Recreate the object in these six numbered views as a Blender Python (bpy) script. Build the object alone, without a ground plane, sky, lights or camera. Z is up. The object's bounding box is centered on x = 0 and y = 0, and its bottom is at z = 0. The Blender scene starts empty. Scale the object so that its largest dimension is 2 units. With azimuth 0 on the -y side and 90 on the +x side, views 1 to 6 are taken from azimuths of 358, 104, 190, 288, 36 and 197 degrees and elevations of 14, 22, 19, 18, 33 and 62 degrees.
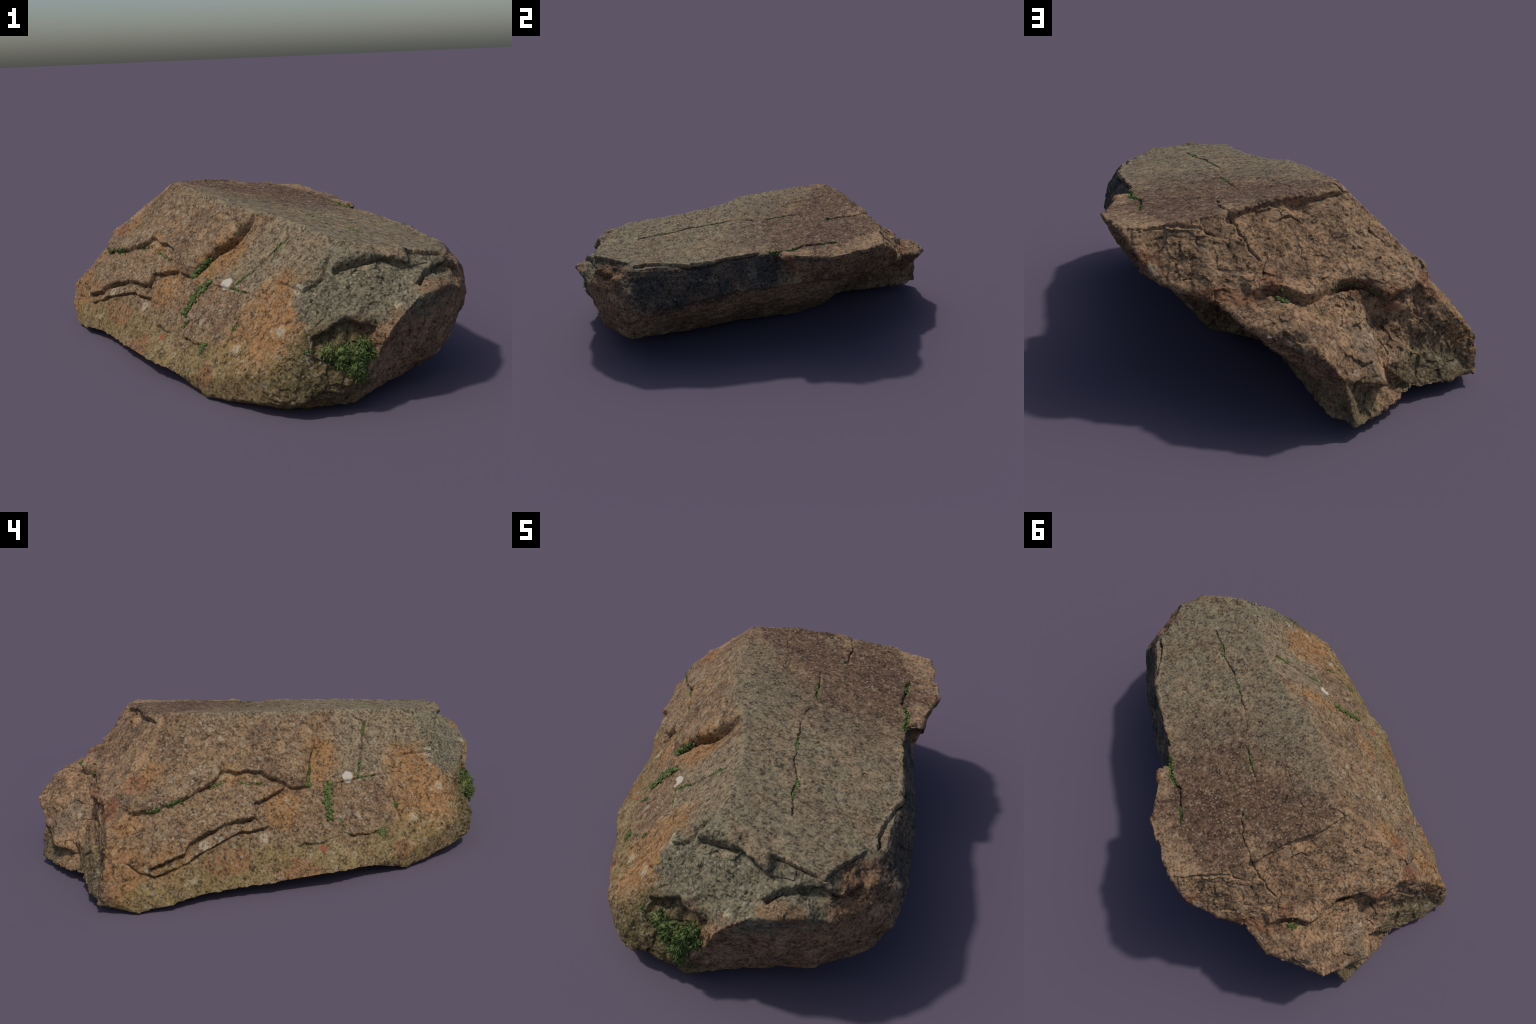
import bpy, bmesh, math, random
import numpy as np
from mathutils import Vector
from mathutils.geometry import delaunay_2d_cdt

# ------------------------------------------------------------------ corners
# Named corners of the fractured block (metres).
P = dict(
    # rim of the flat top
    peak=(-.337, .345, .716), rim_w1=(-.19, .075, .700), rim_w15=(-.062, -.128, .682), rim_w2=(.05, -.20, .664), rim_w3=(.212, -.41, .636),
    rim_sw=(.362, -.68, .612), rim_s1=(.448, -.706, .603), rim_s2=(.594, -.762, .58), rim_s3=(.64, -.739, .571),
    rim_s4=(.773, -.713, .548), rim_s5=(.785, -.60, .546), rim_s6=(.806, -.489, .539), rim_se=(.838, -.427, .529),
    rim_e1=(.80, -.335, .535), rim_e2=(.75, -.18, .544), rim_e3=(.685, -.058, .553), rim_e4=(.60, .10, .565),
    notch_in=(.528, .246, .568), notch_out=(.572, .305, .563), slab_e1=(.549, .385, .567), slab_e2=(.518, .556, .57),
    slab_e3=(.443, .67, .58), rim_ne=(.345, .815, .603), rim_n1=(.215, .785, .615), rim_n2=(.10, .73, .636),
    rim_n3=(0, .685, .65), rim_n4=(-.074, .60, .668), rim_n5=(-.21, .49, .695),
    # north-west arris
    arris1=(-.563, .412, .548), arris2=(-.676, .42, .455), ledge4=(-.676, .504, .403), arris3=(-.713, .474, .38),
    arris4=(-.788, .447, .297), arris5=(-.887, .41, .2), toe=(-.908, .386, .093), toe_low=(-.90, .44, .054),
    # ledge across the north face
    ledge3=(-.585, .614, .365), ledge2=(-.474, .64, .42), ledge1=(-.319, .818, .411), ledge0=(-.185, .832, .45),
    hang1=(-.024, .895, .41), hang0=(.19, .88, .452), hang00=(.26, .875, .54), hang2=(-.138, .98, .373),
    hang3=(-.41, 1.0, .298), hang4=(-.465, .94, .206), lobe_tip=(-.60, .82, .15), lobe_in=(-.565, .725, .183),
    gash=(-.53, .63, .295), foot=(-.511, .951, .047), foot_in=(-.545, .895, .036), base_n1=(-.685, .646, .059),
    base_n2=(-.81, .539, .048), wall1=(-.405, .89, .05), wall25=(-.18, .51, .06), wall2=(-.265, .66, .055), cave=(-.02, .40, .07), edge1=(.226, .594, .32), edge2=(.155, .55, .225), edge3=(.12, .455, .115),
    under2=(.02, .50, .31), under3=(-.28, .76, .25), slab_low=(.36, .62, .415),
    slab_low2=(.44, .525, .409),
    # east side
    ridge0=(.92, -.52, .335), ridge1=(.885, -.31, .335), ridge2=(.715, .03, .39), ridge3=(.505, .393, .40),
    shoulder=(.92, -.45, .42), nose=(.924, -.47, .264), base_se=(.855, -.49, .115), base_e1=(.60, -.26, .07),
    base_e2=(.385, -.03, .062), base_e3=(.108, .308, .022),
    # south end
    facet0=(.484, -.927, .25), facet1=(.528, -.943, .344), facet2=(.578, -.93, .401), facet3=(.637, -.89, .44),
    facet4=(.719, -.851, .46), facet5=(.78, -.80, .454), facet6=(.842, -.706, .407), fin=(.765, -.685, .138),
    base_s3=(.70, -.625, .058), base_s2=(.535, -.785, .062), base_s1=(.38, -.915, .04), base_s0=(.14, -.87, 0),
    moss_low=(.41, -.965, .15), pit=(.442, -.908, .303), pit_top=(.368, -.915, .37), bulge1=(.262, -.895, .335),
    bulge2=(.216, -.945, .26), bulge3=(-.01, -.905, .17), bulge4=(.04, -.93, .06), grey_tip=(.209, -.788, .446),
    # foot of the west face
    base_w0=(-.185, -.728, .01), base_w1=(-.30, -.60, .06), base_w2=(-.45, -.445, .075), base_w3=(-.55, -.255, .063),
    base_w4=(-.69, .012, .045), base_w45=(-.808, .152, .032), base_w5=(-.87, .29, 0),
)
# Each face of the block: viewing direction, its ring of corners, and points inside it.
FACES = [
    ((0.16, 0.02, 1), "peak rim_w1 rim_w15 rim_w2 rim_w3 rim_sw rim_s1 rim_s2 rim_s3 rim_s4 rim_s5 rim_s6 rim_se rim_e1 rim_e2 rim_e3 rim_e4 "
     "notch_in notch_out slab_e1 slab_e2 slab_e3 rim_ne rim_n1 rim_n2 rim_n3 rim_n4 rim_n5", []),
    ((-.35, .75, .6), "rim_ne rim_n1 rim_n2 rim_n3 rim_n4 rim_n5 peak arris1 arris2 ledge4 ledge3 ledge2 ledge1 ledge0 hang1 hang0 hang00",
     [(-.171, .785, .486)]),
    ((-.4, .8, .45), "hang1 ledge0 ledge1 ledge2 ledge3 gash lobe_in lobe_tip hang4 hang3 hang2",
     [(-.28, .91, .415), (-.33, .967, .372), (-.472, .783, .298), (-.525, .719, .27), (-.404, .739, .387), (-.546, .837, .222)]),
    ((-.55, .8, .2), "gash ledge3 ledge4 arris3 arris4 arris5 toe toe_low base_n2 base_n1 lobe_in",
     [(-.755, .51, .177), (-.676, .558, .171), (-.686, .514, .294)]),
    ((-.8, .5, .1), "lobe_in base_n1 foot_in foot hang4 lobe_tip", [(-.52, .81, .11), (-.58, .69, .10)]),
    ((.1, .3, -1), "hang0 hang1 hang2 under3 under2 edge1 slab_low", []),
    ((.7, .6, 0), "hang2 hang3 hang4 foot wall1 wall2 wall25 cave under2 under3", [(-.415, .87, .14)]),
    ((-.1, 1, -.3), "edge1 under2 cave base_e3 edge3 edge2", []),
    ((1, .2, .5), "rim_se rim_e1 rim_e2 rim_e3 rim_e4 notch_in ridge3 ridge2 ridge1 ridge0 shoulder", [(.645, .09, .48), (.80, -.15, .46)]),
    ((1, .5, .2), "notch_in notch_out slab_e1 slab_e2 slab_e3 rim_ne hang00 hang0 slab_low slab_low2 ridge3", []),
    ((.8, .3, -.6), "ridge0 ridge1 ridge2 ridge3 slab_low2 slab_low edge1 edge2 edge3 base_e3 base_e2 base_e1 base_se nose", [(.41, .36, .345), (.36, .35, .24), (.53, .11, .25), (.62, .08, .34)]),
    ((.9, -.4, .1), "rim_s4 rim_s5 rim_s6 rim_se shoulder ridge0 nose base_se fin facet6", [(.865, -.63, .45), (.872, -.53, .485)]),
    ((.5, -.8, -.3), "facet0 facet1 facet2 facet3 facet4 facet5 facet6 fin base_s3 base_s2 base_s1 moss_low",
     [(.576, -.838, .237), (.573, -.86, .274), (.659, -.844, .368), (.66, -.745, .125)]),
    ((.2, -.9, .5), "rim_sw rim_s1 rim_s2 rim_s3 rim_s4 facet6 facet5 facet4 facet3 facet2 facet1 facet0 pit pit_top bulge1 grey_tip",
     [(.317, -.784, .519), (.455, -.782, .553), (.614, -.772, .517), (.755, -.734, .504), (.45, -.872, .426),
      (.603, -.858, .445), (.284, -.87, .385)]),
    ((0, -1, 0), "bulge1 pit_top pit facet0 moss_low base_s1 base_s0 bulge4 bulge3 bulge2", [(.3, -.925, .22), (.15, -.985, .15), (.16, -.98, .07), (.14, -.955, .23), (.27, -.98, .12)]),
    ((-.62, -.7, .3), "peak rim_w1 rim_w15 rim_w2 rim_w3 rim_sw grey_tip bulge1 bulge2 bulge3 bulge4 base_s0 base_w0 base_w1 base_w2 base_w3 "
     "base_w4 base_w45 base_w5 toe_low toe arris5 arris4 arris3 ledge4 arris2 arris1",
     [(-.08, -.436, .391), (-.158, -.363, .387), (-.253, -.391, .28), (-.346, -.037, .484), (-.426, .045, .493),
      (-.574, .169, .413), (-.669, .265, .395), (-.453, -.13, .273), (-.476, -.146, .224), (-.776, .231, .132),
      (-.554, .004, .302), (-.702, .125, .225), (-.388, -.306, .172), (-.285, -.466, .194), (-.187, -.613, .188),
      (-.02, -.621, .339), (-.07, -.665, .253), (.116, -.834, .31), (-.053, -.738, .211), (.174, -.74, .449), (-.19, -.725, .089),
      (-.286, -.231, .39), (.045, -.825, .25), (.195, -.575, .532), (-.85, .30, .10), (-.795, .34, .292), (.097, -.715, .358), (.08, -.60, .42)]),
    ((0, 0, -1), "base_w5 base_w45 base_w4 base_w3 base_w2 base_w1 base_w0 base_s0 base_s1 base_s2 base_s3 fin base_se base_e1 base_e2 base_e3 "
     "cave wall25 wall2 wall1 foot foot_in base_n1 base_n2 toe_low", []),
]

def block_cage():
    verts, index, tris = [], {}, []
    for k, v in P.items():
        index[k] = len(verts); verts.append(v)
    for view, ring, inside in FACES:
        ids = [index[k] for k in ring.split()]
        n = len(ids)
        for p in inside:
            ids.append(len(verts)); verts.append(p)
        z = Vector(view).normalized()
        x = z.orthogonal().normalized(); y = z.cross(x)
        pts = [Vector((Vector(verts[i]).dot(x), Vector(verts[i]).dot(y))) for i in ids]
        out = delaunay_2d_cdt(pts, [], [list(range(n))], 1, 1e-6)
        if len(out[0]) != len(pts):
            print("WARN face", ring[:30], len(out[0]), len(pts))
        back = {}
        for i, o in enumerate(out[3]):
            back[i] = ids[o[0]] if o else None
            if not o: print("WARN new vertex in", ring[:40])
        for f in out[2]:
            tris.append([back[i] for i in f])
    bm = bmesh.new()
    bv = [bm.verts.new(v) for v in verts]
    for t in tris:
        try: bm.faces.new([bv[i] for i in t])
        except ValueError as e: print("WARN", e)
    bmesh.ops.recalc_face_normals(bm, faces=bm.faces)
    bad = [e for e in bm.edges if len(e.link_faces) != 2]
    print("open edges", len(bad), [tuple(round(c, 2) for c in e.verts[0].co) for e in bad][:10], "vol", bm.calc_volume())
    me = bpy.data.meshes.new("rock_body")
    bm.to_mesh(me); bm.free()
    return me

# END CAGE
# ------------------------------------------------------------------ noise
def _bits(ix, iy, iz, seed):
    h = (ix.astype(np.uint32) * np.uint32(374761393) + iy.astype(np.uint32) * np.uint32(668265263)
         + iz.astype(np.uint32) * np.uint32(2147483647) + np.uint32(seed * 974711 + 12345))
    h = (h ^ (h >> np.uint32(13))) * np.uint32(1274126177)
    h = (h ^ (h >> np.uint32(16))) * np.uint32(2246822519)
    return h ^ (h >> np.uint32(15))

def noise(p, scale, seed=0):
    """smooth value noise in -1..1"""
    q = p * np.float32(scale) + np.float32(1000.0)
    i = np.floor(q).astype(np.int32); f = (q - i).astype(np.float32)
    u = f * f * (3 - 2 * f)
    x, y, z = i[:, 0], i[:, 1], i[:, 2]
    v = lambda a, b, c: _bits(x + a, y + b, z + c, seed).astype(np.float32)
    ux, uy, uz = u[:, 0], u[:, 1], u[:, 2]
    def lerp(a, b, t): return a + (b - a) * t
    r = lerp(lerp(lerp(v(0, 0, 0), v(1, 0, 0), ux), lerp(v(0, 1, 0), v(1, 1, 0), ux), uy),
             lerp(lerp(v(0, 0, 1), v(1, 0, 1), ux), lerp(v(0, 1, 1), v(1, 1, 1), ux), uy), uz)
    return r * np.float32(2 / 4294967295.0) - 1

def fbm(p, scale, octaves, seed=0, gain=.5):
    a, t, r = 1.0, 0.0, 0
    for k in range(octaves):
        r = r + a * noise(p + k * 3.7, scale * 2.03 ** k, seed + k); t += a; a *= gain
    return r / t

def chips(p, scale, seed=0, tilt=1.0):
    """fractured facets: every cell is a little tilted plane, in units of one cell"""
    q = p * scale + 1000.0
    i = np.floor(q).astype(np.int32); f = (q - i).astype(np.float32)
    best = np.full(len(p), 9e9, np.float32); h = np.zeros(len(p), np.float32)
    for dx in (-1, 0, 1):
        for dy in (-1, 0, 1):
            for dz in (-1, 0, 1):
                r = _bits(i[:, 0] + dx, i[:, 1] + dy, i[:, 2] + dz, seed)
                r2 = (r * np.uint32(2654435761)) ^ (r >> np.uint32(7))
                part = lambda v, k: ((v >> np.uint32(10 * k)) & np.uint32(1023)).astype(np.float32) / 1023
                ox, oy, oz = f[:, 0] - dx - part(r, 0), f[:, 1] - dy - part(r, 1), f[:, 2] - dz - part(r, 2)
                d = ox * ox + oy * oy + oz * oz
                m = np.nonzero(d < best)[0]
                best[m] = d[m]
                r2 = r2[m]
                g = [part(r2, k) - .5 for k in range(3)]
                h[m] = (ox[m] * g[0] + oy[m] * g[1] + oz[m] * g[2]) * tilt + g[0]
    return h

def sstep(a, b, x):
    t = np.clip((x - a) / (b - a), 0, 1)
    return t * t * (3 - 2 * t)

# ------------------------------------------------------------------ cracks and ledges
L = dict(
    slab_edge=[(.06, -.215, .66), (.026, -.25, .615), (-.04, -.27, .55), (-.09, -.275, .508), (-.157, -.265, .462), (-.233, -.286, .387)],
    slab_crack=[(-.225, -.285, .385), (-.26, -.262, .385), (-.286, -.229, .391), (-.308, -.15, .432), (-.323, -.09, .463), (-.345, -.043, .48), (-.391, .002, .481), (-.425, .048, .495),
                (-.482, .085, .457), (-.574, .169, .413), (-.67, .265, .394), (-.708, .387, .372)],
    slab_crack_low=[(-.345, -.048, .477), (-.391, -.005, .474), (-.44, .033, .465), (-.492, .086, .445)],
    low_inner=[(-.312, -.146, .431), (-.361, -.078, .43), (-.39, -.033, .443), (-.465, .022, .424)],
    low_top=[(-.293, -.203, .404), (-.365, -.143, .369), (-.419, -.092, .349), (-.452, -.103, .303), (-.452, -.135, .265)],
    low_bottom=[(-.43, -.16, .27), (-.452, -.148, .256), (-.533, -.05, .256), (-.647, .065, .215), (-.704, .11, .18), (-.78, .239, .134), (-.802, .301, .167), (-.814, .362, .207)],
    low_gap=[(-.452, -.105, .301), (-.508, -.05, .297), (-.549, -.002, .302), (-.614, .059, .276), (-.675, .117, .25), (-.702, .123, .22), (-.778, .273, .164)],
    joint_across=[(-.154, -.375, .38), (-.1, -.433, .377), (-.057, -.483, .384), (-.025, -.531, .385), (.015, -.588, .387), (.071, -.672, .393)],
    joint_up=[(.199, -.411, .64), (.175, -.422, .613), (.181, -.469, .594), (.118, -.471, .538), (.028, -.479, .458), (-.056, -.476, .389)],
    moss_joint=[(-.159, -.367, .383), (-.205, -.369, .341), (-.236, -.375, .309), (-.254, -.391, .279), (-.27, -.4, .254), (-.251, -.443, .245), (-.272, -.451, .218), (-.284, -.462, .197)],
    joint_low=[(-.416, -.271, .164), (-.387, -.305, .174), (-.353, -.367, .165), (-.284, -.465, .196), (-.251, -.521, .181), (-.227, -.56, .177), (-.187, -.614, .187)],
    joint_right=[(0, -.614, .36), (-.02, -.625, .336), (-.04, -.64, .304), (-.06, -.659, .269), (-.074, -.666, .248), (-.094, -.687, .214), (-.108, -.689, .199)],
    grey_edge=[(.097, -.63, .438), (.14, -.674, .453), (.174, -.74, .45), (.209, -.788, .446), (.25, -.79, .47), (.289, -.771, .51), (.303, -.74, .544), (.328, -.715, .579)],
    top_crack=[(-.02, .69, .65), (.05, .6, .65), (.108, .468, .638), (.065, .314, .65), (.139, .182, .639), (.197, .073, .631), (.218, -.031, .63), (.275, -.142, .624), (.369, -.297, .61), (.451, -.399, .597),
               (.473, -.457, .594), (.537, -.542, .584), (.563, -.532, .58)],
    slab_top=[(.536, .221, .568), (.496, .324, .574), (.429, .384, .586), (.394, .495, .591), (.362, .559, .595)],
    top_fine_a=[(.336, .516, .6), (.212, .454, .621), (.067, .31, .649)],
    top_fine_b=[(.321, -.231, .617), (.251, -.359, .631), (.176, -.408, .623)],
    top_fine_c=[(-.204, .431, .695), (-.107, .319, .68), (-.04, .198, .671)],
    north_crack=[(.0, .66, .652), (-.021, .698, .629), (-.068, .724, .585), (-.1, .75, .547), (-.144, .768, .512)],
    north_rim=[(-.019, .689, .637), (-.089, .597, .664), (-.174, .538, .674), (-.258, .478, .675), (-.313, .427, .678), (-.36, .37, .687)],
    north_rim_low=[(-.021, .676, .644), (-.096, .626, .639), (-.15, .622, .619), (-.206, .579, .628), (-.25, .578, .602)],
    north_ledge=[(-.121, .875, .424), (-.18, .838, .446), (-.237, .819, .44), (-.31, .818, .414), (-.351, .753, .424), (-.407, .677, .433), (-.487, .628, .42),
                 (-.575, .617, .366), (-.618, .56, .39), (-.686, .496, .395)],
    lobe_crack=[(-.316, .819, .411), (-.339, .843, .385), (-.366, .857, .358)],
    north_east_rim=[(.301, .813, .601), (.235, .79, .6), (.164, .76, .61), (.085, .743, .61), (.013, .752, .581)],
    south_crevice=[(.312, -.783, .517), (.371, -.78, .536), (.421, -.779, .548), (.494, -.778, .555), (.55, -.772, .551), (.587, -.773, .528), (.617, -.774, .515)],
    south_rim=[(.594, -.762, .58), (.64, -.738, .571), (.704, -.723, .56), (.774, -.71, .547), (.779, -.66, .547), (.784, -.599, .546), (.792, -.54, .543), (.806, -.488, .539)],
    south_hollow=[(.641, -.847, .457), (.669, -.803, .492), (.713, -.754, .504), (.777, -.719, .513), (.81, -.679, .479), (.826, -.615, .462), (.83, -.56, .47)],
    pit_rim=[(.21, -.912, .288), (.276, -.9, .314), (.356, -.912, .367), (.405, -.909, .347), (.474, -.916, .336)],
    facet_crack=[(.482, -.925, .244), (.524, -.884, .235), (.579, -.835, .235), (.645, -.803, .259)],
    grey_jag=[(.237, -.888, .327), (.275, -.882, .361), (.291, -.866, .393)],
    rim_corner=[(.335, -.708, .589), (.372, -.705, .605), (.411, -.707, .603), (.447, -.706, .603)],
    east_rim=[(.822, -.47, .528), (.799, -.405, .537), (.771, -.32, .54), (.766, -.261, .541), (.76, -.191, .529), (.708, -.077, .538), (.646, .024, .554), (.551, .177, .568)],
    east_notch=[(.519, .258, .57), (.571, .312, .545), (.596, .365, .498), (.619, .417, .451)],
    east_rib=[(.566, .397, .402), (.526, .458, .408), (.498, .535, .434), (.317, .561, .376)],
    east_low=[(.899, -.438, .347), (.884, -.306, .336), (.834, -.173, .359), (.809, -.079, .389), (.77, .046, .416)],
)
# crack: (line, half width, depth).   ledge: (line, raise on left, lower on right, reach, edge softness)
CRACKS = [
    ("slab_crack", .0045, .034), ("slab_crack_low", .003, .02), ("low_inner", .003, .014), ("low_top", .0045, .03), ("low_bottom", .004, .028),
    ("low_gap", .007, .042), ("joint_across", .003, .02), ("joint_up", .003, .02), ("moss_joint", .006, .014), ("joint_low", .003, .022),
    ("joint_right", .0035, .018), ("grey_edge", .003, .016), ("top_crack", .0030, .016), ("slab_top", .0055, .03), ("top_fine_a", .0024, .009),
    ("top_fine_b", .0024, .01), ("top_fine_c", .0024, .008), ("north_crack", .004, .022), ("north_rim", .004, .018), ("north_rim_low", .0035, .018),
    ("north_ledge", .009, .042), ("lobe_crack", .004, .018), ("north_east_rim", .004, .016), ("south_crevice", .008, .040), ("south_rim", .0035, .022),
    ("south_hollow", .0065, .03), ("pit_rim", .006, .02), ("facet_crack", .003, .012), ("grey_jag", .004, .02), ("rim_corner", .0035, .014),
    ("east_rim", .005, .026), ("east_notch", .004, .016), ("east_rib", .004, .014), ("slab_edge", .008, .026),
]
LEDGES = [
    ("slab_edge", 0, (.010, .020, .018, .016, .010), .14, .003), ("slab_edge", (-.004, -.02, -.024, -.018, -.010), 0, .11, .003), ("slab_crack", -.006, .016, .12, .003), ("low_top", -.010, .012, .09, .004), ("low_bottom", -.008, .008, .09, .004),
    ("low_gap", -.012, .010, .06, .004), ("grey_edge", .009, -.005, .05, .003), ("north_ledge", .018, -.014, .10, .005), ("south_crevice", .02, -.01, .06, .004),
    ("south_hollow", .010, -.012, .05, .004), ("pit_rim", .016, -.02, .07, .005), ("east_notch", .012, -.008, .08, .004), ("north_rim", .010, -.008, .05, .003),
    ("joint_across", .005, 0, .10, .003), ("joint_low", .006, 0, .06, .003), ("east_rim", .008, -.006, .03, .004), ("south_rim", .006, -.006, .04, .003),
]

# hollow: (centre, radius, depth)
HOLLOWS = [
    ((-.555, .64, .305), .07, .022), ((-.78, .49, .17), .10, .018), ((-.68, .555, .20), .05, .016), ((-.60, .68, .10), .08, .012), ((-.22, .535, .655), .05, .02), ((-.005, .69, .64), .03, .02),
    ((.108, .468, .638), .02, .012), ((.765, -.74, .50), .06, .018), ((.40, -.925, .31), .07, .02), ((-.47, -.12, .30), .04, .016), ((.83, -.55, .50), .05, .015),
]

def line_distance(co, nrm, pts, reach):
    """indices near the line, distance, side (left +), fade toward the ends"""
    pts = np.array(pts, np.float32)
    lo, hi = pts.min(0) - reach - .04, pts.max(0) + reach + .04
    idx = np.nonzero(((co > lo) & (co < hi)).all(1))[0]
    p, n = co[idx], nrm[idx]
    seg = pts[1:] - pts[:-1]; ln = np.linalg.norm(seg, axis=1); acc = np.concatenate([[0], np.cumsum(ln)])
    best = np.full(len(idx), 9e9, np.float32); side = np.zeros(len(idx), np.float32); arc = np.zeros(len(idx), np.float32)
    for k in range(len(seg)):
        t = seg[k] / ln[k]
        s = np.clip((p - pts[k]) @ t, 0, ln[k])
        o = p - (pts[k] + s[:, None] * t)
        rise = (o * n).sum(1)                                  # height over the line does not count as distance
        d = np.sqrt(np.maximum((o * o).sum(1) - np.clip(np.abs(rise), 0, .035) ** 2, 0))
        sd = (np.cross(n, t) * o).sum(1)
        m = d < best
        best = np.where(m, d, best); side = np.where(m, np.sign(sd), side); arc = np.where(m, acc[k] + s, arc)
    f = sstep(0, .03, arc) * sstep(0, .03, acc[-1] - arc)
    k = best < reach
    return idx[k], best[k], side[k], f[k], arc[k] / acc[-1]

# ------------------------------------------------------------------ rock body
VOXEL = .0036
def rock_body():
    me = block_cage()
    ob = bpy.data.objects.new("rock_body", me)
    bpy.context.collection.objects.link(ob)
    md = ob.modifiers.new("r", "REMESH"); md.mode = "VOXEL"; md.voxel_size = VOXEL; md.adaptivity = 0
    dg = bpy.context.evaluated_depsgraph_get()
    new = bpy.data.meshes.new_from_object(ob.evaluated_get(dg))
    ob.modifiers.clear(); ob.data = new; new.name = "rock_body"
    n = len(new.vertices)
    co = np.empty(n * 3, np.float32); new.vertices.foreach_get("co", co); co = co.reshape(-1, 3)
    ed = np.empty(len(new.edges) * 2, np.int32); new.edges.foreach_get("vertices", ed); ed = ed.reshape(-1, 2)
    both = np.concatenate([ed, ed[:, ::-1]]); cnt = np.bincount(both[:, 0], minlength=n).astype(np.float32)
    def avg(a):
        return np.stack([np.bincount(both[:, 0], a[both[:, 1], k], minlength=n) / cnt for k in range(3)], 1).astype(np.float32)
    def normals(c):
        new.vertices.foreach_set("co", c.ravel()); new.update()
        nn = np.empty(n * 3, np.float32); new.vertices.foreach_get("normal", nn); return nn.reshape(-1, 3)
    # where worn edges are rounder
    soft = np.zeros(n, np.float32)
    for c, r in [((.1, -.9, .15), .3), ((-.45, .1, .25), .4), ((-.05, -.45, .3), .35), ((-.5, -.1, .1), .5), ((-.85, .35, .05), .2), ((.85, -.5, .25), .2)]:
        soft = np.maximum(soft, 1 - sstep(r * .5, r, np.linalg.norm(co - np.array(c, np.float32), axis=1)))
    for it in range(44):
        w = .5 if it < 5 else .35 * soft[:, None]
        co = co + w * (avg(co) - co)
    nr = normals(co)
    for it in range(8):
        nr = avg(nr)
    nr /= np.linalg.norm(nr, axis=1)[:, None] + 1e-9
    base = co.copy()
    # slightly wandering coordinates make every crack irregular
    warp = np.stack([fbm(base, 22, 3, 11 + k) for k in range(3)], 1) * .011 + np.stack([fbm(base, 75, 2, 21 + k) for k in range(3)], 1) * .004
    q = base + warp
    disp = np.zeros(n, np.float32)
    for name, hl, hr, reach, edge in LEDGES:
        i, d, s, f, a = line_distance(q, nr, L[name], reach)
        hl, hr = [np.interp(a, np.linspace(0, 1, len(h)), h) if isinstance(h, tuple) else h for h in (hl, hr)]
        fall = (1 - sstep(reach * .25, reach, d)) * f
        left = .5 * (1 + np.tanh(s * d / edge))
        disp[i] += fall * (hl * left + hr * (1 - left))
    for name, w, depth in CRACKS:
        i, d, s, f, a = line_distance(q, nr, L[name], w * 4)
        vary = .65 + .5 * noise(base[i], 14, 3)
        if w < .0036:                                          # hairline joints come and go
            vary = vary * (.25 + .75 * sstep(-.35, .15, noise(base[i], 11, 5)))
        disp[i] -= depth * f * vary * np.exp(-(d / w) ** 2)
    for c, r, depth in HOLLOWS:
        d = np.linalg.norm(q - np.array(c, np.float32), axis=1)
        disp -= depth * (1 - sstep(r * .35, r, d))
    # masks of the kinds of surface
    top = sstep(.86, .95, nr @ np.array((.163, .017, .986), np.float32))
    west = sstep(.55, .75, nr @ np.array((-.66, -.45, .6), np.float32)) * (1 - top)
    north = sstep(.0, .25, base[:, 1] + base[:, 0] * -.1 - .3) * sstep(.1, .4, nr[:, 1]) * (1 - top)
    south = sstep(.66, .76, -base[:, 1]) * sstep(.1, .25, base[:, 0]) * (1 - top) * sstep(-.2, 0, nr[:, 2])
    pocket = 1 - sstep(.16, .28, np.linalg.norm((base - np.array((-.68, .58, .2), np.float32)), axis=1))
    disp += pocket * (.010 * chips(base + warp, 13, 140) + .006 * fbm(base, 14, 3, 150))
    front = 1 - sstep(.12, .26, np.linalg.norm((base - np.array((.3, -.95, .15), np.float32)) * np.array((.7, 1, 1), np.float32), axis=1))
    disp += front * (.006 * fbm(base, 26, 3, 120) + .008 * chips(base + warp, 22, 130))
    corner = 1 - sstep(.1, .2, np.linalg.norm(base - np.array((.82, -.64, .47), np.float32), axis=1))
    south = np.maximum(south, corner * (1 - top))
    rest = np.clip(1 - top - west - north - south, 0, 1)
    wide = fbm(base, 5.5, 2, 40)
    mid = fbm(base, 17, 3, 50)
    grain = fbm(base, 70, 3, 60, .6)
    ch1 = chips(base + warp * .6, 15, 70); ch2 = chips(base + warp * .5, 34, 80); ch3 = chips(base + warp * .3, 75, 100)
    tilted = base * np.array((1, .35, 2.2), np.float32)
    lam = fbm(tilted, 22, 3, 90)
    disp += top * (.004 + .004 * wide + .0022 * mid + .0018 * grain + .0022 * ch2 + .0012 * ch3)
    disp += west * (.004 * wide + .003 * mid + .0016 * grain + .003 * ch1 * sstep(.0, .5, wide) + .0025 * ch2 + .0012 * ch3)
    disp += north * (.004 + .005 * wide + .005 * mid + .002 * grain + .009 * ch1 * (1 + wide) + .0042 * ch2 + .002 * ch3)
    disp += south * (.005 * wide + .004 * mid + .002 * grain + .008 * ch1 + .004 * ch2 + .002 * ch3)
    disp += rest * (.004 * wide + .003 * mid + .0018 * grain + .005 * lam + .004 * ch1 + .0025 * ch2)
    co = base + nr * disp[:, None]
    # the smallest breaks soften a little
    co = co + .25 * (avg(co) - co)
    co[:, 2] = np.maximum(co[:, 2], 0)
    new.vertices.foreach_set("co", co.ravel()); new.update()
    new.polygons.foreach_set("use_smooth", np.ones(len(new.polygons), bool))
    new.set_sharp_from_angle(angle=math.radians(34))
    return ob

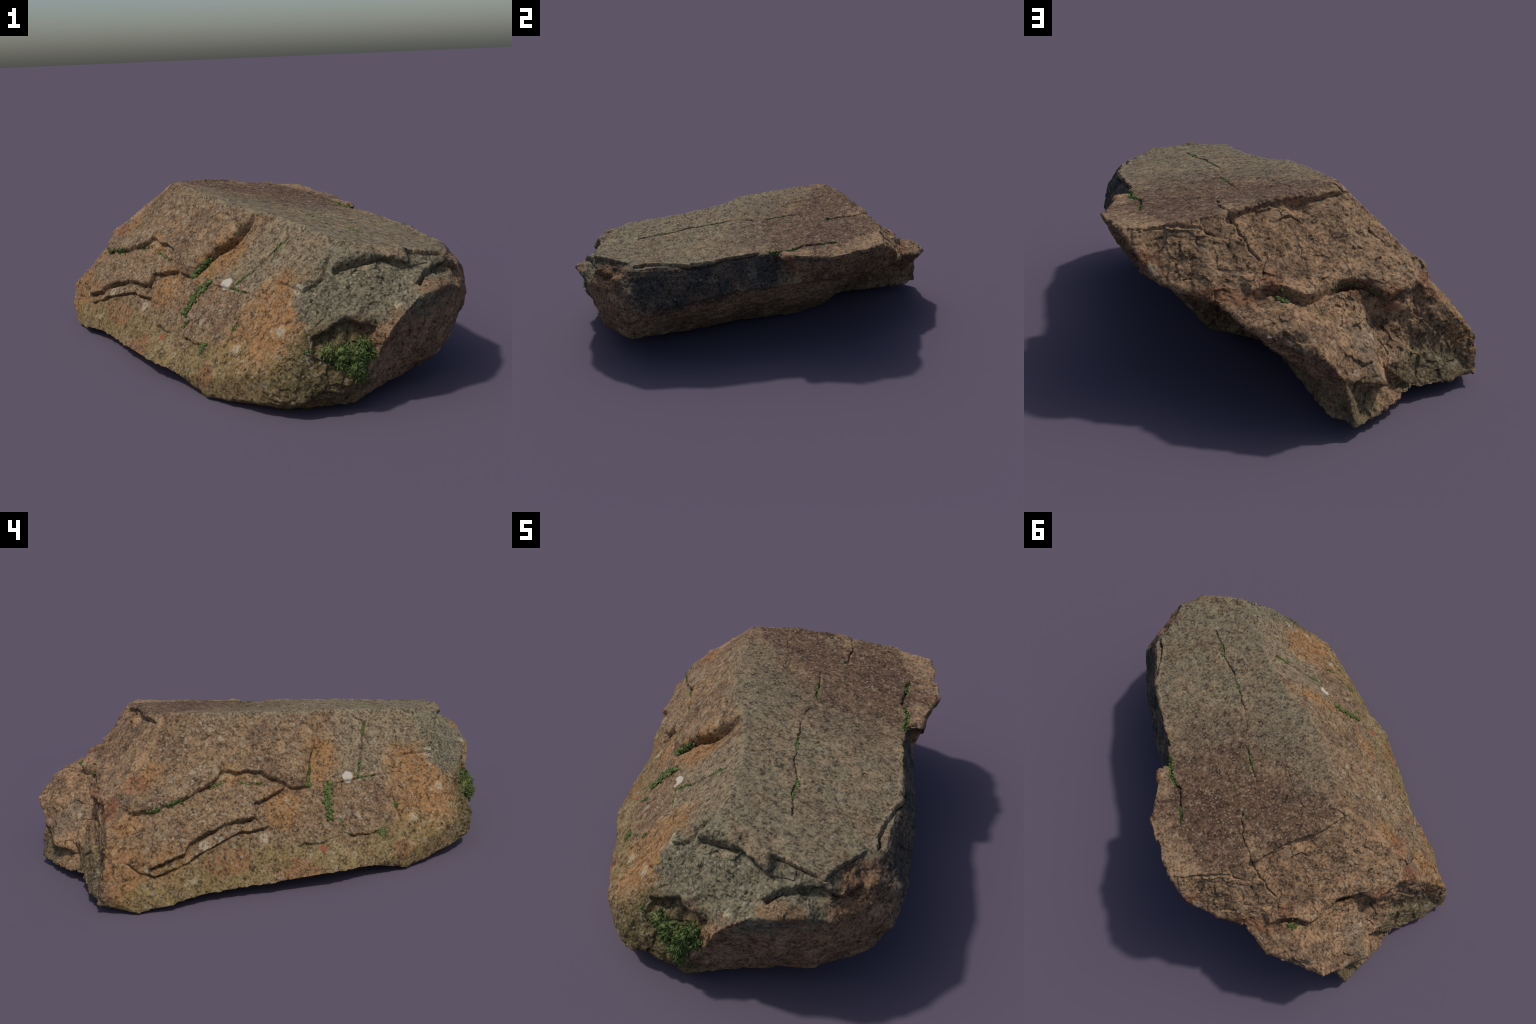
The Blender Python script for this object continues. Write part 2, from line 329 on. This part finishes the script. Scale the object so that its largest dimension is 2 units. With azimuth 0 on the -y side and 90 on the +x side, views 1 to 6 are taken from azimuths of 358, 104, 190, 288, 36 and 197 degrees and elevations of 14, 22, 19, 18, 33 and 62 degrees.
# ------------------------------------------------------------------ materials
class Net:
    """small helper: arithmetic on node sockets"""
    def __init__(self, name):
        self.mat = bpy.data.materials.new(name); self.mat.use_nodes = True
        self.t = self.mat.node_tree; self.bsdf = self.t.nodes["Principled BSDF"]
        self.pos = self.node("ShaderNodeTexCoord").outputs["Object"]
    def node(self, kind, **kw):
        n = self.t.nodes.new(kind)
        for k, v in kw.items(): setattr(n, k, v)
        return n
    def put(self, sock, v):
        if isinstance(v, bpy.types.NodeSocket): self.t.links.new(v, sock)
        elif isinstance(v, (tuple, list)) and len(sock.default_value) == 4: sock.default_value = (*v, 1)
        else: sock.default_value = v
    def math(self, op, a, b=0.0, c=0.0, clamp=False):
        n = self.node("ShaderNodeMath", operation=op, use_clamp=clamp)
        for i, v in enumerate((a, b, c)): self.put(n.inputs[i], v)
        return n.outputs[0]
    def vec(self, op, a, b=(0, 0, 0), scale=None):
        n = self.node("ShaderNodeVectorMath", operation=op)
        self.put(n.inputs[0], a)
        if scale is not None: self.put(n.inputs[3], scale)
        else: self.put(n.inputs[1], b)
        return n.outputs["Value"] if op in ("LENGTH", "DOT_PRODUCT", "DISTANCE") else n.outputs["Vector"]
    def step(self, x, lo, hi):
        n = self.node("ShaderNodeMapRange", interpolation_type="SMOOTHSTEP")
        for i, v in enumerate((x, lo, hi, 0.0, 1.0)): self.put(n.inputs[i], v)
        return n.outputs[0]
    def mix(self, a, b, f, blend="MIX"):
        n = self.node("ShaderNodeMix", data_type="RGBA", blend_type=blend, clamp_factor=True)
        self.put(n.inputs[0], f); self.put(n.inputs[6], a); self.put(n.inputs[7], b)
        return n.outputs[2]
    def noise(self, scale, detail=4, rough=.55, at=None, colour=False, stretch=None):
        n = self.node("ShaderNodeTexNoise")
        v = at or self.pos
        if stretch: v = self.vec("MULTIPLY", v, stretch)
        self.put(n.inputs["Vector"], v)
        n.inputs["Scale"].default_value = scale; n.inputs["Detail"].default_value = detail; n.inputs["Roughness"].default_value = rough
        return n.outputs["Color" if colour else "Fac"]
    def cells(self, scale, at=None):
        n = self.node("ShaderNodeTexVoronoi"); self.put(n.inputs["Vector"], at or self.pos); n.inputs["Scale"].default_value = scale
        sep = self.node("ShaderNodeSeparateColor"); self.put(sep.inputs[0], n.outputs["Color"])
        return n.outputs["Distance"], sep.outputs[0], sep.outputs[1]
    def most(self, xs):
        r = xs[0]
        for x in xs[1:]: r = self.math("MAXIMUM", r, x)
        return r
    def times(self, *xs):
        r = xs[0]
        for x in xs[1:]: r = self.math("MULTIPLY", r, x)
        return r
    def no(self, x): return self.math("SUBTRACT", 1.0, x)

def stone():
    k = Net("weathered_stone")
    rag = k.noise(7, 5, .65)                                             # ragged borders of every patch
    ragged = k.math("MULTIPLY", k.math("SUBTRACT", rag, .5), 1.5)
    fine_rag = k.math("MULTIPLY", k.math("SUBTRACT", k.noise(38, 5, .75), .5), 1.15)
    wob = k.math("ADD", ragged, fine_rag)
    def blob(c, r, soft=.45, edge=1.0):
        if not isinstance(r, tuple): r = (r, r, r)
        v = k.vec("DIVIDE", k.vec("SUBTRACT", k.pos, c), r)
        d = k.math("ADD", k.vec("LENGTH", v), k.math("MULTIPLY", wob, edge) if edge != 1.0 else wob)
        return k.step(d, 1 + soft * .5, 1 - soft * .5)
    def blobs(*xs, **kw): return k.most([blob(c, r, **kw) for c, r in xs])
    def side(direction, offset, soft, amount):                            # + on the far side of a plane
        d = k.math("SUBTRACT", k.vec("DOT_PRODUCT", k.pos, direction), offset)
        return k.step(k.math("ADD", d, k.math("MULTIPLY", wob, amount)), -soft, soft)
    below_rim = side((-.168, -.017, -1), -.655, .008, .012)
    on_top = k.no(below_rim)

    # the broad colours of the stone
    patch = k.noise(4.5, 5, .65); patch2 = k.noise(9, 5, .65, at=k.vec("ADD", k.pos, (5, 2, 7)))
    tan, brown, umber = (.248, .160, .094), (.146, .088, .053), (.088, .050, .033)
    grey, green_grey, slate = (.166, .141, .094), (.138, .124, .084), (.040, .041, .041)
    orange, rust, olive, moss_brown = (.225, .121, .050), (.185, .078, .038), (.160, .118, .050), (.078, .064, .028)
    col = k.mix(tan, brown, k.step(patch, .42, .58))
    # top: brown northern half, grey southern half
    top_brown = k.times(on_top, blobs(((.24, .38, .63), .26), ((-.12, .45, .69), .2), ((.33, .12, .6), .17), ((.02, .1, .66), .13), ((.15, .62, .64), .14)))
    col = k.mix(col, umber, k.math("MULTIPLY", top_brown, .8))
    southern = side((.25, -1, 0), .0, .3, .3)
    col = k.mix(col, grey, k.times(on_top, southern, k.math("ADD", .55, k.math("MULTIPLY", k.step(patch2, .62, .4), .42))))
    rim_grey = blobs(((.0, -.1, .68), (.22, .3, .05)), ((-.2, .12, .69), (.14, .2, .05)), soft=.7)
    col = k.mix(col, grey, k.math("MULTIPLY", rim_grey, .55))
    # west face
    west = k.times(side((-.66, -.45, .6), .33, .05, .05), below_rim)
    col = k.mix(col, (.172, .114, .065), k.math("MULTIPLY", west, .75))
    col = k.mix(col, (.108, .066, .041), k.times(west, k.step(patch2, .48, .62), .75))
    col = k.mix(col, grey, k.math("MULTIPLY", blobs(((.11, -.5, .52), (.17, .2, .2)), ((.28, -.64, .54), .12), ((-.03, -.4, .47), .09)), .62))
    col = k.mix(col, orange, k.math("MULTIPLY", blobs(((.09, -.79, .32), .17), ((-.02, -.8, .22), .14), ((-.06, -.31, .5), (.1, .08, .08)), ((-.36, -.2, .33), .085),
        ((-.74, .37, .34), .06), ((-.83, .36, .2), .10), ((-.56, .34, .53), .05), ((-.4, .03, .48), .05), ((.12, -.66, .42), .09), ((-.87, .33, .09), .09),
        ((-.7, .2, .17), .09), ((-.16, -.3, .43), .06), soft=1.0), .9))
    # damp olive foot
    foot = blobs(((-.6, -.02, .1), (.26, .3, .1)), ((-.4, -.35, .1), (.2, .25, .09)), ((-.15, -.7, .09), (.25, .2, .12)), ((.16, -.93, .08), (.28, .14, .15)), ((-.8, .25, .04), (.14, .2, .07)), soft=.9)
    col = k.mix(col, olive, k.math("MULTIPLY", foot, .85))
    col = k.mix(col, rust, k.times(blobs(((-.48, -.3, .09), (.1, .1, .05)), ((-.18, -.72, .1), .05), ((-.63, -.05, .16), (.1, .12, .05))), .5))
    col = k.mix(col, (.055, .045, .038), k.math("MULTIPLY", blobs(((-.675, .41, .435), .045), ((-.70, .43, .37), .035)), .8))
    # south end
    south = k.times(blobs(((.5, -.8, .5), (.27, .16, .19)), ((.3, -.84, .43), .13), ((.72, -.78, .5), .14), soft=.35), below_rim)
    col = k.mix(col, green_grey, south)
    col = k.mix(col, moss_brown, k.math("MULTIPLY", blobs(((.3, -.93, .27), (.16, .09, .1)), ((.27, -.95, .12), (.22, .1, .1)), soft=.7), .8))
    col = k.mix(col, (.17, .095, .05), k.math("MULTIPLY", blobs(((.82, -.6, .43), (.08, .14, .09)), ((.72, -.83, .455), (.12, .06, .025)), ((.48, -.91, .28), .04)), .7))
    facet = k.times(side((.5, -.75, -.43), .86, .012, .0), blobs(((.68, -.76, .26), (.3, .3, .3)), edge=.2))
    col = k.mix(col, (.072, .056, .039), facet)
    # east side and underside
    lower = side((.55, .25, -.8), .285, .03, .03)
    col = k.mix(col, (.098, .084, .062), k.times(lower, below_rim, .9))
    dark = k.times(blobs(((.84, -.3, .45), (.16, .2, .15)), ((.74, -.06, .48), (.16, .2, .14)), ((.63, .14, .5), (.13, .15, .13)), ((.57, .25, .51), (.09, .09, .12)), soft=.75),
                   below_rim, side((-.93, -.37, 0), -.74, .02, .03) if False else 1.0)
    col = k.mix(col, slate, k.times(dark, k.math("ADD", .62, k.math("MULTIPLY", k.step(patch2, .6, .42), .33))))
    col = k.mix(col, (.05, .05, .05), k.times(blobs(((.53, .45, .56), (.06, .22, .02)), ((.4, .74, .58), (.08, .1, .02))), below_rim, .7))
    # north face
    north = k.times(side((-.35, .75, .6), .80, .05, .03), below_rim)
    col = k.mix(col, k.mix((.280, .174, .100), (.150, .092, .055), k.step(patch2, .44, .64)), k.math("MULTIPLY", north, .85))
    col = k.mix(col, (.160, .145, .108), k.math("MULTIPLY", blobs(((-.5, .76, .28), (.08, .1, .08)), ((-.56, .82, .2), .04), soft=.8), .4))
    col = k.mix(col, rust, k.math("MULTIPLY", blobs(((-.19, .80, .46), (.04, .05, .05)), ((-.45, .65, .42), (.12, .05, .025)), ((-.58, .6, .38), .05), ((-.7, .47, .4), .05),
        ((-.05, .88, .43), (.12, .04, .03)), ((.24, .87, .5), .05), ((.56, .33, .52), (.03, .04, .08)), ((-.62, .38, .47), .05)), .65))
    col = k.mix(col, (.115, .092, .05), k.math("MULTIPLY", blobs(((-.72, .56, .1), (.2, .14, .09)), ((-.53, .9, .08), .1)), .8))

    mottle = k.noise(17, 6, .7, at=k.vec("ADD", k.pos, (2, 8, 5)))
    col = k.mix(col, (.052, .034, .022), k.math("MULTIPLY", k.step(mottle, .55, .72), .5))
    col = k.mix(col, (.33, .25, .165), k.math("MULTIPLY", k.step(mottle, .46, .30), .45))
    # crystals and grit: dark and light grains
    fine = k.noise(85, 5, .75); mid = k.noise(30, 5, .7, at=k.vec("ADD", k.pos, (3, 1, 4)))
    grain = k.math("ADD", k.math("MULTIPLY", k.step(fine, .36, .66), 1.0), k.math("MULTIPLY", k.step(mid, .34, .66), .65))
    col = k.mix((0, 0, 0), col, k.math("ADD", .26, k.math("MULTIPLY", grain, .88)))
    boost = k.node("ShaderNodeVectorMath", operation="SCALE"); k.put(boost.inputs[0], col)
    k.put(boost.inputs[3], k.math("ADD", .62, k.math("MULTIPLY", grain, .66))); col = boost.outputs[0]
    d, r1, r2 = k.cells(150)
    col = k.mix(col, (.36, .30, .235), k.times(k.step(r1, .86, .9), k.step(d, .55, .3), .4))
    col = k.mix(col, (.03, .024, .02), k.times(k.step(r2, .87, .9), k.step(d, .55, .3), .4))
    d, r1, r2 = k.cells(85)
    col = k.mix(col, (.34, .255, .175), k.times(on_top, k.step(r1, .72, .76), k.step(d, .6, .3), k.no(k.math("MULTIPLY", southern, .6)), .55))
    # grey-blue crust on the broken faces
    crust = k.times(k.step(k.noise(26, 6, .75, at=k.vec("ADD", k.pos, (9, 9, 1))), .57, .66), k.math("MAXIMUM", north, k.math("MULTIPLY", south, .45)))
    col = k.mix(col, (.115, .118, .108), k.math("MULTIPLY", crust, .55))
    # round lichens
    w = k.vec("ADD", k.pos, k.vec("SCALE", k.noise(30, 3, colour=True), scale=.022))
    colony = k.math("ADD", .18, k.math("MULTIPLY", k.step(k.noise(6.5, 4, .6, at=k.vec("ADD", k.pos, (4, 4, 8))), .40, .60), .82))
    lich_zone = k.math("MULTIPLY", k.math("MAXIMUM", west, k.math("MULTIPLY", south, .9)), colony)
    for sc, lo, size, c, amt in [(26, .50, .36, (.235, .225, .165), .6), (45, .55, .38, (.285, .245, .18), .6), (17, .80, .30, (.33, .28, .21), .65), (60, .66, .36, (.40, .36, .30), .5), (38, .80, .30, (.42, .36, .29), .5)]:
        d, r1, r2 = k.cells(sc, w)
        s = k.times(k.step(r1, lo, lo + .03), k.step(k.math("ADD", d, k.math("MULTIPLY", fine_rag, .34)), size, size - .16), lich_zone, amt)
        col = k.mix(col, c, s)
    d, r1, r2 = k.cells(33, w)
    col = k.mix(col, (.30, .27, .22), k.times(k.step(r2, .86, .9), k.step(d, .3, .18), .5))
    # a few big pale lichens and whitish scrapes
    col = k.mix(col, (.46, .42, .38), blobs(((-.08, -.436, .391), (.03, .025, .025)), soft=.3, edge=.6))
    col = k.mix(col, (.42, .37, .28), k.times(blobs(((-.476, -.146, .224), .022), ((.116, -.834, .31), .02), ((.072, -.808, .31), .016), ((-.053, -.738, .211), .018),
        ((-.61, .1, .36), (.035, .035, .012)), ((-.47, -.03, .33), .018), ((-.33, -.22, .36), .018), ((-.64, .07, .24), .022), ((.19, -.77, .45), .02), ((-.25, -.42, .33), .014),
        ((.2, .885, .5), (.02, .02, .03)), ((-.5, .9, .22), .012), ((-.45, .80, .29), .012), ((-.52, .72, .27), .012), ((.55, -.90, .41), (.018, .02, .014)), soft=.6, edge=1.5), k.step(k.noise(75, 4, .7), .36, .56), .75))
    col = k.mix(col, (.20, .20, .21), k.times(facet, blobs(((.62, -.85, .325), (.075, .06, .022)), ((.585, -.86, .285), (.05, .05, .012)), soft=.3, edge=1.0), .8))
    col = k.mix(col, (.26, .06, .04), k.math("MULTIPLY", blobs(((-.374, -.388, .155), .016), ((.03, -.83, .2), .016), edge=.6), .7))
    # thin algae
    col = k.mix(col, (.075, .095, .03), k.times(k.step(k.noise(14, 5, .7, at=k.vec("ADD", k.pos, (1, 7, 3))), .58, .70), k.math("MAXIMUM", foot, k.math("MULTIPLY", lower, .6)), .6))
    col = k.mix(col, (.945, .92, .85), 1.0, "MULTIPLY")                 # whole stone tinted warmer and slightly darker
    k.put(k.bsdf.inputs["Base Color"], col)
    k.bsdf.inputs["Roughness"].default_value = .88
    k.bsdf.inputs["Specular IOR Level"].default_value = .25
    b = k.node("ShaderNodeBump"); b.inputs["Strength"].default_value = .55; b.inputs["Distance"].default_value = .006
    k.put(b.inputs["Height"], k.math("ADD", k.noise(130, 5, .7), k.math("MULTIPLY", mid, .8)))
    k.put(k.bsdf.inputs["Normal"], b.outputs[0])
    return k.mat

def moss_material():
    k = Net("moss_green")
    n = k.noise(60, 3, .6); big = k.noise(14, 3, .6)
    c = k.mix((.045, .068, .018), (.118, .165, .050), k.step(n, .35, .65))
    c = k.mix(c, (.155, .145, .055), k.math("MULTIPLY", k.step(big, .48, .68), .6))
    k.put(k.bsdf.inputs["Base Color"], c)
    k.bsdf.inputs["Roughness"].default_value = .8
    k.bsdf.inputs["Specular IOR Level"].default_value = .2
    return k.mat

body = rock_body()
root = bpy.data.objects.new("boulder", None)
bpy.context.collection.objects.link(root)
root.empty_display_size = .2
body.parent = root
root["label"] = "large fractured brown and grey boulder with moss in its cracks"
root["category"] = "rock"
body.data.materials.append(stone())

# ------------------------------------------------------------------ moss
bpy.context.view_layer.update()
MOSS = moss_material()
rng = random.Random(7)

def on_rock(p):
    ok, loc, nor, _ = body.closest_point_on_mesh(Vector(p))
    return loc, nor

def leaf(verts, faces, root_p, d, length, width, curl):
    """one small curved, keeled leaflet"""
    side = d.cross(Vector((rng.uniform(-1, 1), rng.uniform(-1, 1), rng.uniform(-1, 1)))).normalized()
    up = side.cross(d).normalized()
    i = len(verts)
    for t, w in ((0, .5), (.4, 1.0), (.75, .7), (1, .08)):
        c = root_p + d * (length * t) + up * (curl * length * t * t)
        verts.append(c - side * (width * w)); verts.append(c + up * (width * -.35 * w)); verts.append(c + side * (width * w))
    for r in range(3):
        a = i + r * 3
        faces.append((a, a + 1, a + 4, a + 3)); faces.append((a + 1, a + 2, a + 5, a + 4))

def cushion(verts, faces, c, n, r, flat):
    """lumpy little pad under the leaflets"""
    x = n.orthogonal().normalized(); y = n.cross(x)
    i = len(verts); seg = 8
    for ring, (rr, h) in enumerate(((1, -.35), (.9, .15), (.55, .7))):
        for s in range(seg):
            a = 2 * math.pi * (s + .5 * (ring % 2)) / seg
            q = r * rr * rng.uniform(.85, 1.15)
            verts.append(c + x * (q * math.cos(a)) + y * (q * math.sin(a)) + n * (r * flat * h))
    verts.append(c + n * (r * flat))
    for ring in range(2):
        for s in range(seg):
            a = i + ring * seg + s; b = i + ring * seg + (s + 1) % seg
            faces.append((a, b, b + seg, a + seg))
    for s in range(seg):
        faces.append((i + 2 * seg + s, i + 2 * seg + (s + 1) % seg, i + 3 * seg))

def finish(name, verts, faces):
    me = bpy.data.meshes.new(name); me.from_pydata([tuple(v) for v in verts], [], faces); me.update()
    me.polygons.foreach_set("use_smooth", [True] * len(me.polygons))
    me.materials.append(MOSS)
    ob = bpy.data.objects.new(name, me); bpy.context.collection.objects.link(ob); ob.parent = root
    ob["kind"] = "stuff"
    return ob

def moss_strip(line, width, height, density, start=0.0, end=1.0, leaf_len=.007):
    verts, faces = [], []
    pts = [Vector(p) for p in line]
    ln = [(pts[i + 1] - pts[i]).length for i in range(len(pts) - 1)]; total = sum(ln)
    for _ in range(int(total * (end - start) * density)):
        s = rng.uniform(start, end) * total
        for i, l in enumerate(ln):
            if s <= l or i == len(ln) - 1: break
            s -= l
        p = pts[i].lerp(pts[i + 1], min(1, s / l))
        p = p + Vector((rng.gauss(0, 1), rng.gauss(0, 1), rng.gauss(0, 1))) * (width * .42)
        loc, n = on_rock(p)
        r = rng.uniform(.0035, .0065) * (width / .01) ** .4
        c = loc + n * height * rng.uniform(.2, .8)
        cushion(verts, faces, c, n, r, .8)
        for _ in range(5):
            d = (n + Vector((rng.gauss(0, .8), rng.gauss(0, .8), rng.gauss(0, .8)))).normalized()
            leaf(verts, faces, c, d, leaf_len * rng.uniform(.7, 1.3), leaf_len * .22, rng.uniform(-.4, .4))
    return finish("moss_strip", verts, faces)

def moss_clump():
    """shaggy cushion in the hollow of the south end"""
    verts, faces = [], []
    spots = [((.285, -.935, .255), .028), ((.335, -.94, .25), .036), ((.39, -.935, .24), .042), ((.43, -.915, .235), .036),
             ((.385, -.945, .20), .040), ((.395, -.94, .165), .032), ((.42, -.92, .275), .026), ((.33, -.94, .215), .026)]
    for c, r in spots:
        for _ in range(int(r * 1500)):
            d = Vector((rng.gauss(0, 1), rng.gauss(0, 1), rng.gauss(0, 1))).normalized()
            if d.y > .3: d.y = -d.y
            p = Vector(c) + d * r * rng.uniform(.5, .8)
            cushion(verts, faces, p, d, rng.uniform(.008, .014), .8)
        for _ in range(int(r * 8000)):
            d = Vector((rng.gauss(0, 1), rng.gauss(0, 1) - .5, rng.gauss(0, 1))).normalized()
            p = Vector(c) + d * r * rng.uniform(.55, .9)
            d2 = (d + Vector((rng.gauss(0, .5), rng.gauss(0, .4), rng.gauss(0, .5) + .1))).normalized()
            leaf(verts, faces, p, d2, rng.uniform(.010, .026), rng.uniform(.0014, .0024), rng.uniform(-.7, .5))
    return finish("moss_clump", verts, faces)

moss_clump()
moss_strip(L["slab_edge"], .015, .010, 900, .74, 1.0)
moss_strip(L["moss_joint"][:5], .017, .009, 1300)
moss_strip(L["moss_joint"][5:], .006, .001, 450, 0, 1, .005)
moss_strip(L["slab_crack"], .011, .004, 600, .72, .79)
moss_strip(L["slab_crack"], .011, .005, 800, .84, .89)
moss_strip(L["slab_crack_low"], .007, .002, 250, .6, 1.0, .005)
moss_strip(L["low_inner"], .006, .001, 220, .2, .7, .005)
moss_strip(L["joint_up"], .005, .001, 300, .22, .45, .004)
moss_strip(L["joint_up"], .006, .002, 450, .78, 1.0, .005)
moss_strip(L["joint_across"], .005, .001, 300, .32, .6, .004)
moss_strip([(-.19, -.612, .19), (-.195, -.62, .165)], .016, .006, 1400)
moss_strip(L["joint_right"], .007, .004, 700, .5, .62)
moss_strip(L["slab_top"], .010, .004, 700, .0, .45)
moss_strip(L["slab_top"], .006, .003, 500, .75, 1.0)
moss_strip(L["top_crack"], .006, .002, 300, .36, .46, .005)
moss_strip(L["top_crack"], .005, .001, 300, .66, .72, .004)
moss_strip(L["top_crack"], .006, .002, 350, .84, .92, .005)
moss_strip([(-.225, .848, .437), (-.255, .842, .432)], .014, .006, 1500)
moss_strip(L["north_ledge"], .007, .002, 260, .45, .75, .005)
moss_strip([(.2, -.94, .265), (.225, -.94, .255)], .008, .003, 700)
